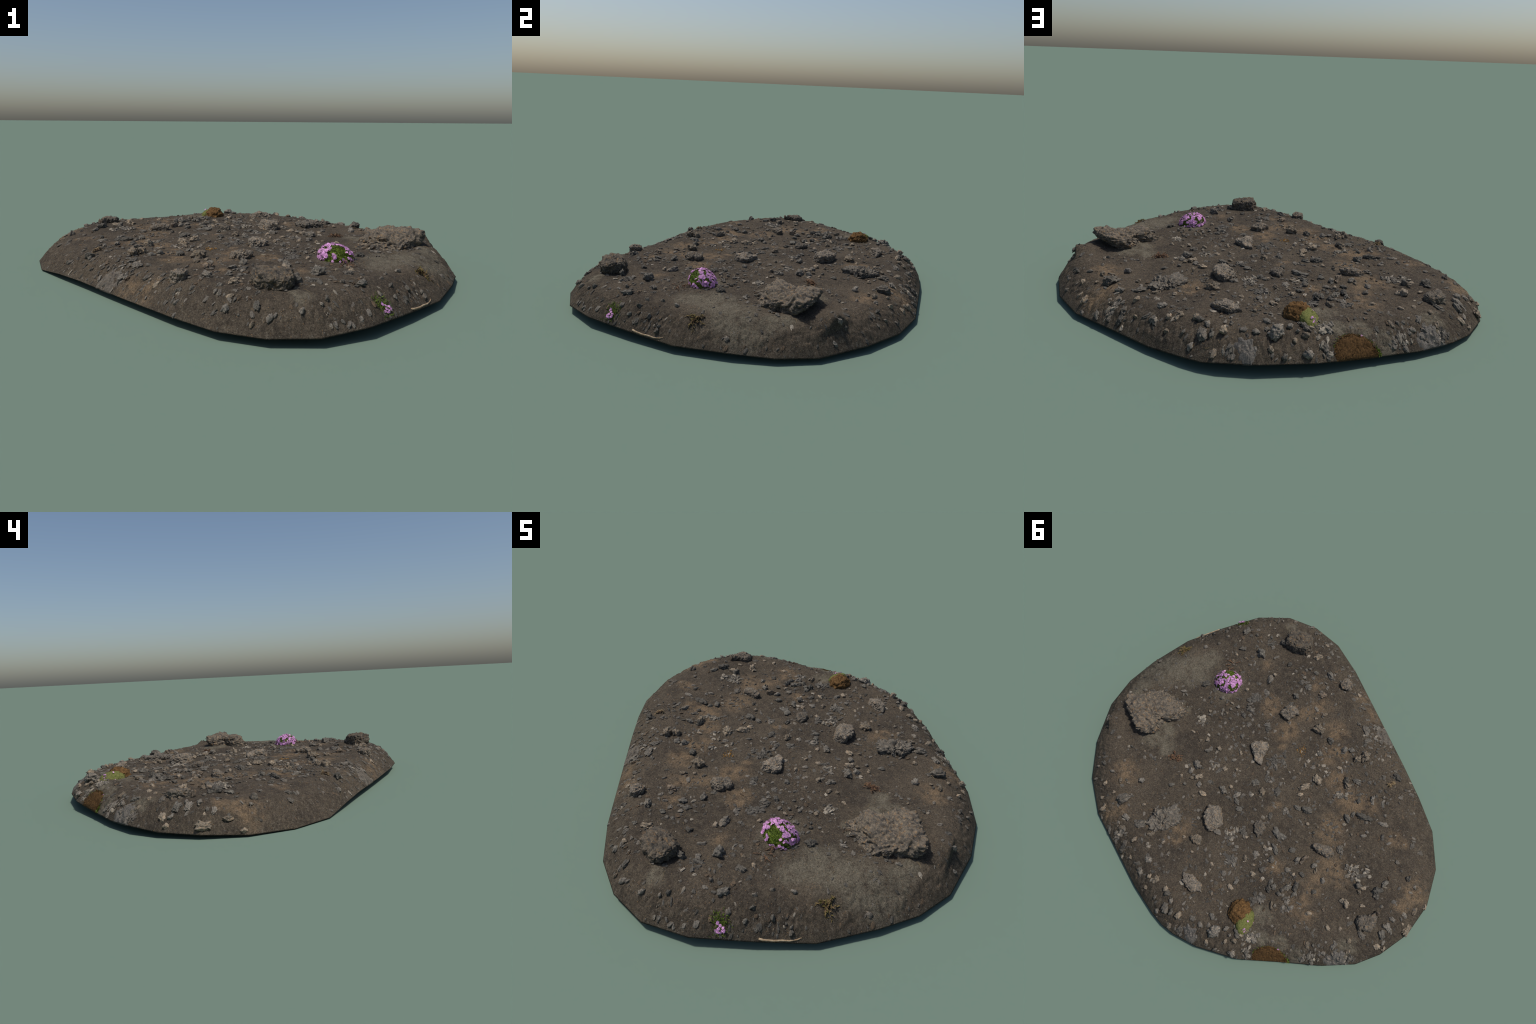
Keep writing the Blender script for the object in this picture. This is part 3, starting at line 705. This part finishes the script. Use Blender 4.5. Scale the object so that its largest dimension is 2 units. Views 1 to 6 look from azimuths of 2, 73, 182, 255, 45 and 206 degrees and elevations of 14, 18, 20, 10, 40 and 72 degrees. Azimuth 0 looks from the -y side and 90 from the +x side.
def conforming_patch(name, outline, mat, thick, seed, grain, freq, parent=None, ragged=.5, rings=30, spokes=128):
    """a thin crust lying on the soil: thick in the middle, thinning to its outline"""
    O = np.array(outline)
    c = O.mean(0)
    th = np.arctan2(O[:, 1] - c[1], O[:, 0] - c[0])
    rad = np.hypot(O[:, 0] - c[0], O[:, 1] - c[1])
    o = np.argsort(th)
    a = np.linspace(-math.pi, math.pi, spokes, endpoint=False)
    R = np.interp(a, np.concatenate([[th[o][-1] - 2 * math.pi], th[o], [th[o][0] + 2 * math.pi]]), np.concatenate([[rad[o][-1]], rad[o], [rad[o][0]]]))
    R = R * (1 + ragged * fbm(np.stack([np.cos(a) * 3 + seed, np.sin(a) * 3, a * 0], 1), 3, seed))
    t = np.linspace(0, 1, rings)
    x = (c[0] + np.outer(t, R * np.cos(a))).ravel()
    y = (c[1] + np.outer(t, R * np.sin(a))).ravel()
    tt = np.repeat(t, spokes)
    for _ in range(3):                                   # pull what hangs over the cut edge back to it
        out = np.hypot(x, y) / rim_radius(np.arctan2(y, x))
        k = np.where(out > .999, .999 / out, 1)
        x, y = x * k, y * k
    p = np.stack([x, y, np.zeros_like(x)], 1)
    d = edge(x, y)[0]
    body = (1 - tt ** 4) * smooth(0, .006, d) * .7 + (1 - tt ** 4) * .3
    z = ground(x, y) + soil_relief(x, y) * .5 - .003 * tt ** 6 + thick * body + grain * body * (fbm(p * freq, 3, seed) + .6 * (0.5 - cells(p * freq * 1.3, seed)[0]))
    z = z + .003 * (1 - tt ** 10)
    V = np.stack([x, y, z], 1)
    F = []
    for i in range(rings - 1):
        for k in range(spokes):
            F.append([i * spokes + k, i * spokes + (k + 1) % spokes, (i + 1) * spokes + (k + 1) % spokes, (i + 1) * spokes + k][::-1])
    return collect(name, V, F, mat, parent or mound)

conforming_patch("slab", [(0.029, 0.88), (-0.004, 0.857), (-0.027, 0.887), (-0.042, 0.914), (-0.03, 0.938), (0.012, 0.936)], GREY_SLAB, .005, 71, .012, 55)
conforming_patch("slab", [(-0.414, -0.507), (-0.435, -0.529), (-0.496, -0.478), (-0.516, -0.432), (-0.487, -0.415), (-0.434, -0.416)], PALE_SLAB, .004, 73, .010, 60)
conforming_patch("slab", [(-0.64, .755), (-0.70, .725), (-0.745, .70), (-0.73, .665), (-0.68, .67), (-0.645, .70)], GREY_SLAB, .005, 77, .014, 50)

# ------------------------------------------------------------------ gravel and crumbled fragments
def scatter(count, size_lo, size_hi, power, seed, density):
    rng = np.random.default_rng(seed)
    out = []
    while len(out) < count:
        th = rng.uniform(-math.pi, math.pi, 400)
        r = np.sqrt(rng.uniform(0, 1, 400)) * rim_radius(th)
        x, y = r * np.cos(th), r * np.sin(th)
        keep = (rng.uniform(0, 1, 400) < density(x, y)) & (edge(x, y)[0] > .006)
        s = size_lo + (size_hi - size_lo) * rng.uniform(0, 1, 400) ** power
        out += list(zip(x[keep], y[keep], s[keep]))
    return out[:count]

def gravel_density(x, y):
    p = np.stack([x, y, np.zeros_like(x)], 1)
    base = smooth(-.35, .35, fbm(p * 4.5, 3, 91)) * .75 + .2
    for sx, sy, sr in PALE_SAND:
        base = base * (1 - .75 * np.exp(-(((x - sx) ** 2 + (y - sy) ** 2) / sr ** 2)))
    west = smooth(.1, .7, -x * .8 - y * .3 - .15)
    slope = 1 + .1 * (1 - smooth(.06, .15, edge(x, y)[0]))
    return base * (1 - .72 * west) * slope

PEBBLES = []
for i in range(24):
    rng = np.random.default_rng(300 + i)
    v, f = ico(1 if i < 14 else 2)
    p = v * (1 + .35 * fbm(v * 1.6 + i * 3.1, 2, i))[:, None]
    for k in range(4):
        nrm = rng.normal(size=3)
        nrm /= np.linalg.norm(nrm)
        p -= np.maximum(0, p @ nrm - rng.uniform(.5, .85))[:, None] * nrm
    p += v * (.18 * ridged(v * 2.2 + i, 2, i))[:, None]
    if i >= 14:                                           # larger ones are jagged splinters
        p *= (1 + .45 * fbm(v * 1.9 + i * 1.7, 2, i + 40))[:, None]
        p += v * (.9 * (billow(v * 1.6 + i, 2, i) - .3))[:, None]
    PEBBLES.append((p, f))

def drop_pebble(heap, x, y, s, rng, mat, flat=.55, stretch=None):
    big = s > .0034
    p, f = PEBBLES[int(rng.integers(14, 24) if big else rng.integers(0, 14))]
    n = normal_at(x, y)
    sx, sy = s * rng.uniform(.9, 1.45), s * rng.uniform(.6, 1.0)
    if n.z < .93:                                         # on the slope they lie along the fall line
        a = math.atan2(n.y, n.x) + rng.normal() * .35
        sx *= 1.25
    else:
        a = rng.uniform(0, 2 * math.pi)
    rot = np.array(Vector((0, 0, 1)).rotation_difference(n).to_matrix()) @ np.array(Matrix.Rotation(a, 3, 'Z'))
    q = (p * (sx, sy, s * flat * rng.uniform(.7, 1.15))) @ rot.T + (x, y, ground1(x, y)) + np.array(n) * s * .12
    heap.add(q, f, mat)

rng = np.random.default_rng(77)
gravel = Heap()
for x, y, s in scatter(4000, .0014, .0092, 2.7, 501, gravel_density):
    drop_pebble(gravel, x, y, s, rng, int(rng.choice(4, p=[.46, .36, .07, .11])))
gravel.make("gravel", GRAVEL, mound, smooth=False)

# heaps of crumbled lava: x, y, half length, half width, heading, tone, how many
CRUMBLED = [
    (0.319, -0.675, 0.024, 0.030, 26, 'd', 14), (0.253, -0.331, 0.024, 0.024, 26, 'd', 12), (0.206, -0.381, 0.015, 0.017, 26, 'd', 8),
    (0.123, -0.199, 0.022, 0.033, 26, 'd', 14), (-0.004, -0.048, 0.052, 0.030, 47, 'd', 30), (-0.174, 0.167, 0.024, 0.020, 26, 'd', 9),
    (-0.614, 0.293, 0.057, 0.033, 26, 'g', 34), (-0.569, 0.749, 0.039, 0.033, 26, 'g', 22), (-0.714, 0.684, 0.057, 0.028, 26, 'g', 26),
    (0.274, 0.105, 0.024, 0.033, 26, 'g', 9), (0.561, 0.624, 0.028, 0.048, 18, 'g', 22), (0.033, 0.394, 0.035, 0.033, 26, 'g', 18),
    (-0.018, 0.356, 0.024, 0.024, 26, 'd', 12), (-0.021, 0.507, 0.033, 0.022, 26, 'd', 16), (0.057, 0.910, 0.017, 0.020, 25, 'g', 9),
    (-0.285, 0.864, 0.024, 0.024, 26, 'g', 14), (-0.275, 0.786, 0.037, 0.030, 26, 'g', 22), (0.458, -0.092, 0.022, 0.024, 25, 'g', 12),
    (0.253, -0.331, 0.033, 0.026, 26, 'd', 18), (0.248, -0.262, 0.020, 0.026, 26, 'd', 11), (-0.019, 0.051, 0.026, 0.013, 26, 'd', 10),
    (-0.218, 0.617, 0.035, 0.026, 26, 'd', 16), (-0.359, 0.576, 0.020, 0.035, 26, 'd', 12), (-0.381, -0.024, 0.035, 0.022, 26, 'g', 12),
    (0.059, -0.527, 0.015, 0.013, 25, 'd', 6)]
frag = Heap()
for x, y, a, b, ang, tone, count in CRUMBLED:
    ca, sa = math.cos(math.radians(ang)), math.sin(math.radians(ang))
    for k in range(int(count * 1.5)):
        u, v = np.clip(rng.normal(0, .55, 2), -1.1, 1.1)
        px, py = x + ca * u * a - sa * v * b, y + sa * u * a + ca * v * b
        if edge(px, py)[0] < .008:
            continue
        drop_pebble(frag, px, py, rng.uniform(.0045, .0105), rng, {'d': [0, 0, 1], 'g': [1, 1, 2]}[tone][int(rng.integers(3))], .75)
frag.make("crumbled_lava", GRAVEL, mound, smooth=False)

# ------------------------------------------------------------------ flowers and moss
def dome(name, cx, cy, rx, ry, top, seed, mat, rough, freq, level=5, lean=(0, 0), parent=None):
    v, f = ico(level)
    v2 = v.copy()
    v2[:, 2] = np.where(v2[:, 2] < 0, v2[:, 2] * .25, v2[:, 2])
    base = ground1(cx, cy)
    hgt = top - base
    lump = 1 + rough * (fbm(v * freq + seed, 3, seed) + .8 * (.5 - cells(v * freq * 1.6 + seed, seed)[0]) + .5 * fbm(v * freq * 5, 2, seed + 2))
    p = np.stack([cx + v2[:, 0] * rx + lean[0] * np.clip(v2[:, 2], 0, 1), cy + v2[:, 1] * ry + lean[1] * np.clip(v2[:, 2], 0, 1), base - .004 + v2[:, 2] * hgt], 1)
    c = np.array([cx, cy, base])
    p = c + (p - c) * lump[:, None]
    return collect(name, p, f, mat, parent or mound), c

def blossom_mesh():
    """five notched petals around a small heart"""
    V, F, M = [], [], []
    for k in range(5):
        a = 2 * math.pi * k / 5
        u, w = np.array((math.cos(a), math.sin(a), 0)), np.array((-math.sin(a), math.cos(a), 0))
        n0 = len(V)
        rows = [(.12, .08, .10), (.45, .24, .16), (.80, .38, .10), (1.0, .30, .02)]
        for r, hw, h in rows:
            for s in (-1, 0, 1):
                rr = r - (.14 if (s == 0 and r == 1.0) else 0)
                V.append(u * rr + w * hw * s + np.array((0, 0, h + .06 * abs(s))))
        for i in range(len(rows) - 1):
            for s in (0, 1):
                F.append([n0 + i * 3 + s, n0 + i * 3 + s + 1, n0 + i * 3 + s + 4, n0 + i * 3 + s + 3][::-1])
                M.append(0)
    v, f = ico(1)
    n0 = len(V)
    V += list(v * (.16, .16, .20) + (0, 0, .12))
    F += [[i + n0 for i in q] for q in f]
    M += [1] * len(f)
    # green calyx tube beneath
    tv, tf = tube([(0, 0, -.9), (0, 0, -.45), (0, 0, .08)], .10, .16, 6)
    n0 = len(V)
    V += tv
    F += [[i + n0 for i in q] for q in tf]
    M += [2] * len(tf)
    me = bpy.data.meshes.new("blossom")
    me.from_pydata([tuple(q) for q in V], [], F)
    for mm in (PETAL, FLOWER_HEART, LEAF):
        me.materials.append(mm)
    me.polygons.foreach_set("material_index", M)
    me.polygons.foreach_set("use_smooth", [True] * len(M))
    return me

BLOSSOM = blossom_mesh()

def blossom(pos, nrm, size, rng, parent):
    ob = bpy.data.objects.new("blossom", BLOSSOM)
    bpy.context.scene.collection.objects.link(ob)
    ob.parent = parent
    n = Vector(nrm).normalized()
    n = (n + Vector(rng.normal(0, .34, 3).tolist())).normalized()
    q = Vector((0, 0, 1)).rotation_difference(n).to_matrix() @ Matrix.Rotation(rng.uniform(0, 6.28), 3, 'Z')
    ob.matrix_world = Matrix.Translation(Vector(pos)) @ (q * size).to_4x4()

# main cushion
CUSHION = dict(cx=.424, cy=-.352, rx=.062, ry=.057, top=.197)
cushion, cc = dome("flower_cushion", seed=4, mat=LEAF, rough=.10, freq=3.0, level=5, lean=(-.006, -.004), **CUSHION)
rng = np.random.default_rng(909)
leaves = Heap()
hgt = CUSHION['top'] - cc[2]
def on_dome(u, th, spread=1.0):
    """point and outward direction on the cushion; u is 1 at the top"""
    s = math.sqrt(max(0, 1 - u * u))
    rx, ry = CUSHION['rx'], CUSHION['ry']
    reach = 1 + .22 * max(0, math.cos(th - .15)) * (1 - u)      # it sprawls towards one side
    p = np.array((cc[0] + rx * s * math.cos(th) * reach * spread - .006 * u, cc[1] + ry * s * math.sin(th) * reach * spread - .004 * u, cc[2] + hgt * u))
    n = np.array((math.cos(th) * s / rx, math.sin(th) * s / ry, u / hgt))
    return p, n / np.linalg.norm(n)
for k in range(1500):
    u, th = rng.uniform(.0, 1) , rng.uniform(0, 2 * math.pi)
    p, n = on_dome(u, th)
    d = n + rng.normal(0, .55, 3)
    V, F = blade(p - n * .001, d, n + .01, rng.uniform(.006, .011), rng.uniform(.0018, .003), .3, .2)
    leaves.add(V, F)
leaves.make("cushion_foliage", LEAF, cushion)
count = 0
placed = []
gap_dir = np.array((.42, -.70, .58))
gap_dir /= np.linalg.norm(gap_dir)
while count < 262:
    u, th = rng.uniform(.03, 1), rng.uniform(0, 2 * math.pi)
    p, n = on_dome(u, th)
    s = math.sqrt(1 - u * u)
    v = np.array((math.cos(th) * s, math.sin(th) * s, u))
    hole = v @ gap_dir + .12 * fbm((v * 5)[None], 2, 12)[0]
    if hole > .88 and u > .18:
        continue
    if fbm((v * 4.2 + 3.3)[None], 2, 44)[0] > .08 and rng.random() < .96:
        continue
    if placed and min(np.linalg.norm(p - q) for q in placed) < .0036:
        continue
    placed.append(p)
    blossom(p + n * rng.uniform(.003, .008), n, rng.uniform(.0048, .0072), rng, cushion)
    count += 1

# small flowering tuft on the cut edge
tuft = Heap()
tx, ty = .545, -.750
for k in range(170):
    x, y = tx + rng.normal(0, .016), ty + rng.normal(0, .014)
    if edge(x, y)[0] < .003 or math.hypot(x, y) > float(rim_radius(np.array([math.atan2(y, x)]))[0]):
        continue
    n = np.array(normal_at(x, y))
    V, F = blade((x, y, ground1(x, y)), n * .8 + (0, 0, .6) + rng.normal(0, .45, 3), n + .01, rng.uniform(.008, .017), rng.uniform(.002, .0032), .3, .4, 4)
    tuft.add(V, F)
flower_tuft = tuft.make("flower_tuft", BRIGHT_LEAF, mound, stuff=True)
for k in range(16):
    a, r = rng.uniform(0, 6.28), .019 * math.sqrt(rng.random())
    x, y = tx + .006 + r * math.cos(a) * 1.2, ty - .006 + r * math.sin(a) * .7
    n = np.array(normal_at(x, y))
    blossom(np.array((x, y, ground1(x, y))) + n * rng.uniform(.006, .014), n, rng.uniform(.0048, .0062), rng, flower_tuft)

def shag(heap, cx, cy, rx, ry, top, count, length, width, rng, lean=(0, 0), spread=.5, below=0.0):
    base = ground1(cx, cy)
    hg = top - base
    for k in range(count):
        u, th = rng.uniform(below, 1), rng.uniform(0, 2 * math.pi)
        s = math.sqrt(1 - u * u)
        p = np.array((cx + rx * s * math.cos(th) + lean[0] * u, cy + ry * s * math.sin(th) + lean[1] * u, base - .004 + hg * u))
        n = np.array((math.cos(th) * s / rx, math.sin(th) * s / ry, u / hg))
        n /= np.linalg.norm(n)
        V, F = blade(p - n * .0015, n + rng.normal(0, spread, 3), n + .013, rng.uniform(.6, 1.2) * length, rng.uniform(.7, 1.2) * width, .25, .2, 2)
        heap.add(V, F)

# two-coloured moss cushion: dead brown half and living green half
brown, bc = dome("brown_moss_cushion", -.178, .706, .054, .057, .180, 9, BROWN_MOSS, .20, 3.5, 5)
green, gc = dome("green_moss_cushion", -.222, .738, .038, .062, .168, 6, GREEN_MOSS, .07, 4.5, 5, (.016, -.012))
hb, hg_ = Heap(), Heap()
shag(hb, -.178, .706, .052, .056, .182, 900, .0045, .002, rng)
shag(hg_, -.222, .738, .038, .062, .167, 1300, .0040, .0016, rng, (.016, -.012))
hb.make("brown_moss_shag", BROWN_MOSS, brown)
hg_.make("green_moss_shag", GREEN_MOSS, green)
for dx, dy, u in ((-.012, .030, .55), (-.018, .036, .48), (-.008, .036, .52), (-.014, .042, .42), (-.020, .028, .50), (-.026, .036, .40), (-.030, .010, .45), (-.034, -.016, .35), (-.012, -.008, .75)):
    z = ground1(-.222, .738) - .004 + (.168 - ground1(-.222, .738)) * max(0.0, 1 - ((dx - .008) / .038) ** 2 - ((dy + .006) / .062) ** 2) ** .5
    n = np.array((dx / .038, dy / .062, .7))
    blossom((-.222 + dx, .738 + dy, z + .004), n, .0050, rng, green)

# big brown moss cushion cut by the edge, with a fringe of green
cap_outline = [(-.318, .885), (-.312, .845), (-.330, .812), (-.362, .792), (-.405, .783), (-.445, .786), (-.474, .802), (-.486, .818), (-.40, .852)]
cap = conforming_patch("moss_cap", cap_outline, BROWN_MOSS, .008, 88, .0035, 120, None, .08, 40, 140)
hc, hf = Heap(), Heap()
O = np.array(cap_outline)
cm = O.mean(0)
for k in range(1600):
    i = int(rng.integers(len(O)))
    w = rng.dirichlet((1, 1, 1))
    x, y = w[0] * O[i] + w[1] * O[(i + 1) % len(O)] + w[2] * cm
    if edge(x, y)[0] < .004:
        continue
    n = np.array(normal_at(x, y))
    V, F = blade((x, y, ground1(x, y) + .006), n + rng.normal(0, .5, 3) + (0, 0, -.2), n + .01, rng.uniform(.004, .008), .0018, .25, .2, 2)
    hc.add(V, F)
hc.make("moss_cap_shag", BROWN_MOSS, cap)
for i in (1, 2, 3, 4, 5, 6):
    for k in range(60 if i >= 4 else 12):
        x, y = O[i] + (O[i + 1] - O[i]) * rng.random() + rng.normal(0, .002, 2) + (O[i] - cm) * .03
        if edge(x, y)[0] < .003:
            continue
        n = np.array(normal_at(x, y))
        V, F = blade((x, y, ground1(x, y)), n + rng.normal(0, .5, 3), n + .01, rng.uniform(.006, .011), .0032, .3, .2, 2)
        hf.add(V, F)
hf.make("moss_fringe", BRIGHT_LEAF, cap)
blossom((-.415, .783, ground1(-.415, .783) + .006), (-.2, .3, 1), .005, rng, cap)

# ------------------------------------------------------------------ dry sprigs, straw, driftwood, lichen
def sprig(name, cx, cy, reach, stems, leaf_mat, leaf_size, seed, stretch=(1, 1), heading=0.0):
    rng = np.random.default_rng(seed)
    hs, hl = Heap(), Heap()
    for k in range(stems):
        a = rng.uniform(0, 2 * math.pi)
        L = reach * rng.uniform(.5, 1.1)
        pts = []
        bend = rng.normal(0, .6)
        x, y = cx + rng.normal(0, reach * .2), cy + rng.normal(0, reach * .2)
        for i in range(7):
            t = i / 6
            pts.append((x, y, ground1(x, y) + .002 + .008 * math.sin(math.pi * t) * rng.uniform(.6, 1.3)))
            c, s = math.cos(a + bend * t), math.sin(a + bend * t)
            u, v = c * stretch[0], s * stretch[1]
            x += L / 6 * (u * math.cos(heading) - v * math.sin(heading))
            y += L / 6 * (u * math.sin(heading) + v * math.cos(heading))
        hs.add(*tube(pts, .0013, .0007, 5))
        for i in range(1, 7):
            for q in range(2):
                d = np.array(pts[i]) - np.array(pts[i - 1])
                d = d / (np.linalg.norm(d) + 1e-9) + rng.normal(0, .7, 3) + (0, 0, .35)
                V, F = blade(pts[i], d, (0, .1, 1), leaf_size * rng.uniform(.6, 1.2), leaf_size * rng.uniform(.3, .45), .35, .25, 3)
                hl.add(V, F)
    st = hs.make(name, TWIG, mound)
    hl.make("dry_leaf", leaf_mat, st)

sprig("dry_sprig", .758, -.434, .034, 15, OLIVE_LEAF, .011, 41)
sprig("dry_sprig", .482, .155, .042, 11, RED_LEAF, .010, 42, (1, .45), math.radians(20))
sprig("dry_sprig", .455, -.45, .05, 7, RED_LEAF, .007, 43)
sprig("dry_sprig", -.592, -.205, .022, 7, STRAW, .010, 44)

straw = Heap()
rng = np.random.default_rng(1234)
for x, y, s in scatter(95, .008, .020, 1.5, 777, lambda x, y: np.full_like(x, .6)):
    a, bend = rng.uniform(0, 6.28), rng.normal(0, 1.0)
    pts = []
    for i in range(6):
        pts.append((x, y, ground1(x, y) + .0022 + .003 * math.sin(math.pi * i / 5)))
        x, y = x + s / 3 * math.cos(a + bend * i / 5), y + s / 3 * math.sin(a + bend * i / 5)
    if edge(x, y)[0] > .01 and math.hypot(x, y) < .9:
        straw.add(*tube(pts, .0007, .0005, 4))
straw.make("straw", STRAW, mound)

def on_edge(t, i, inset, lift):
    a, b = RIM[i], RIM[(i + 1) % len(RIM)]
    p = a + (b - a) * t
    n = np.array((-(b - a)[1], (b - a)[0]))
    n = n / np.linalg.norm(n)
    x, y = p[0] + n[0] * inset, p[1] + n[1] * inset
    return (x, y, ground1(x, y) + lift)
stick = [on_edge(.10, 1, .008, .000), on_edge(.18, 1, .005, .001), on_edge(.34, 1, .004, .001), on_edge(.46, 1, .005, .002), on_edge(.58, 1, .005, .001), on_edge(.70, 1, .008, .001), on_edge(.77, 1, .013, .000)]
V, F = tube(stick, .0042, .0026, 8)
collect("driftwood", V, F, DRIFTWOOD, mound)

lich = Heap()
for k in range(46):
    x, y = -.098 + rng.normal(0, .011), -.167 + rng.normal(0, .013)
    v, f = ico(1)
    s = rng.uniform(.0016, .0034)
    lich.add(v * (s * 1.3, s, s * .8) + (x, y, ground1(x, y) + .002), f)
lich.make("lichen", LICHEN, mound)
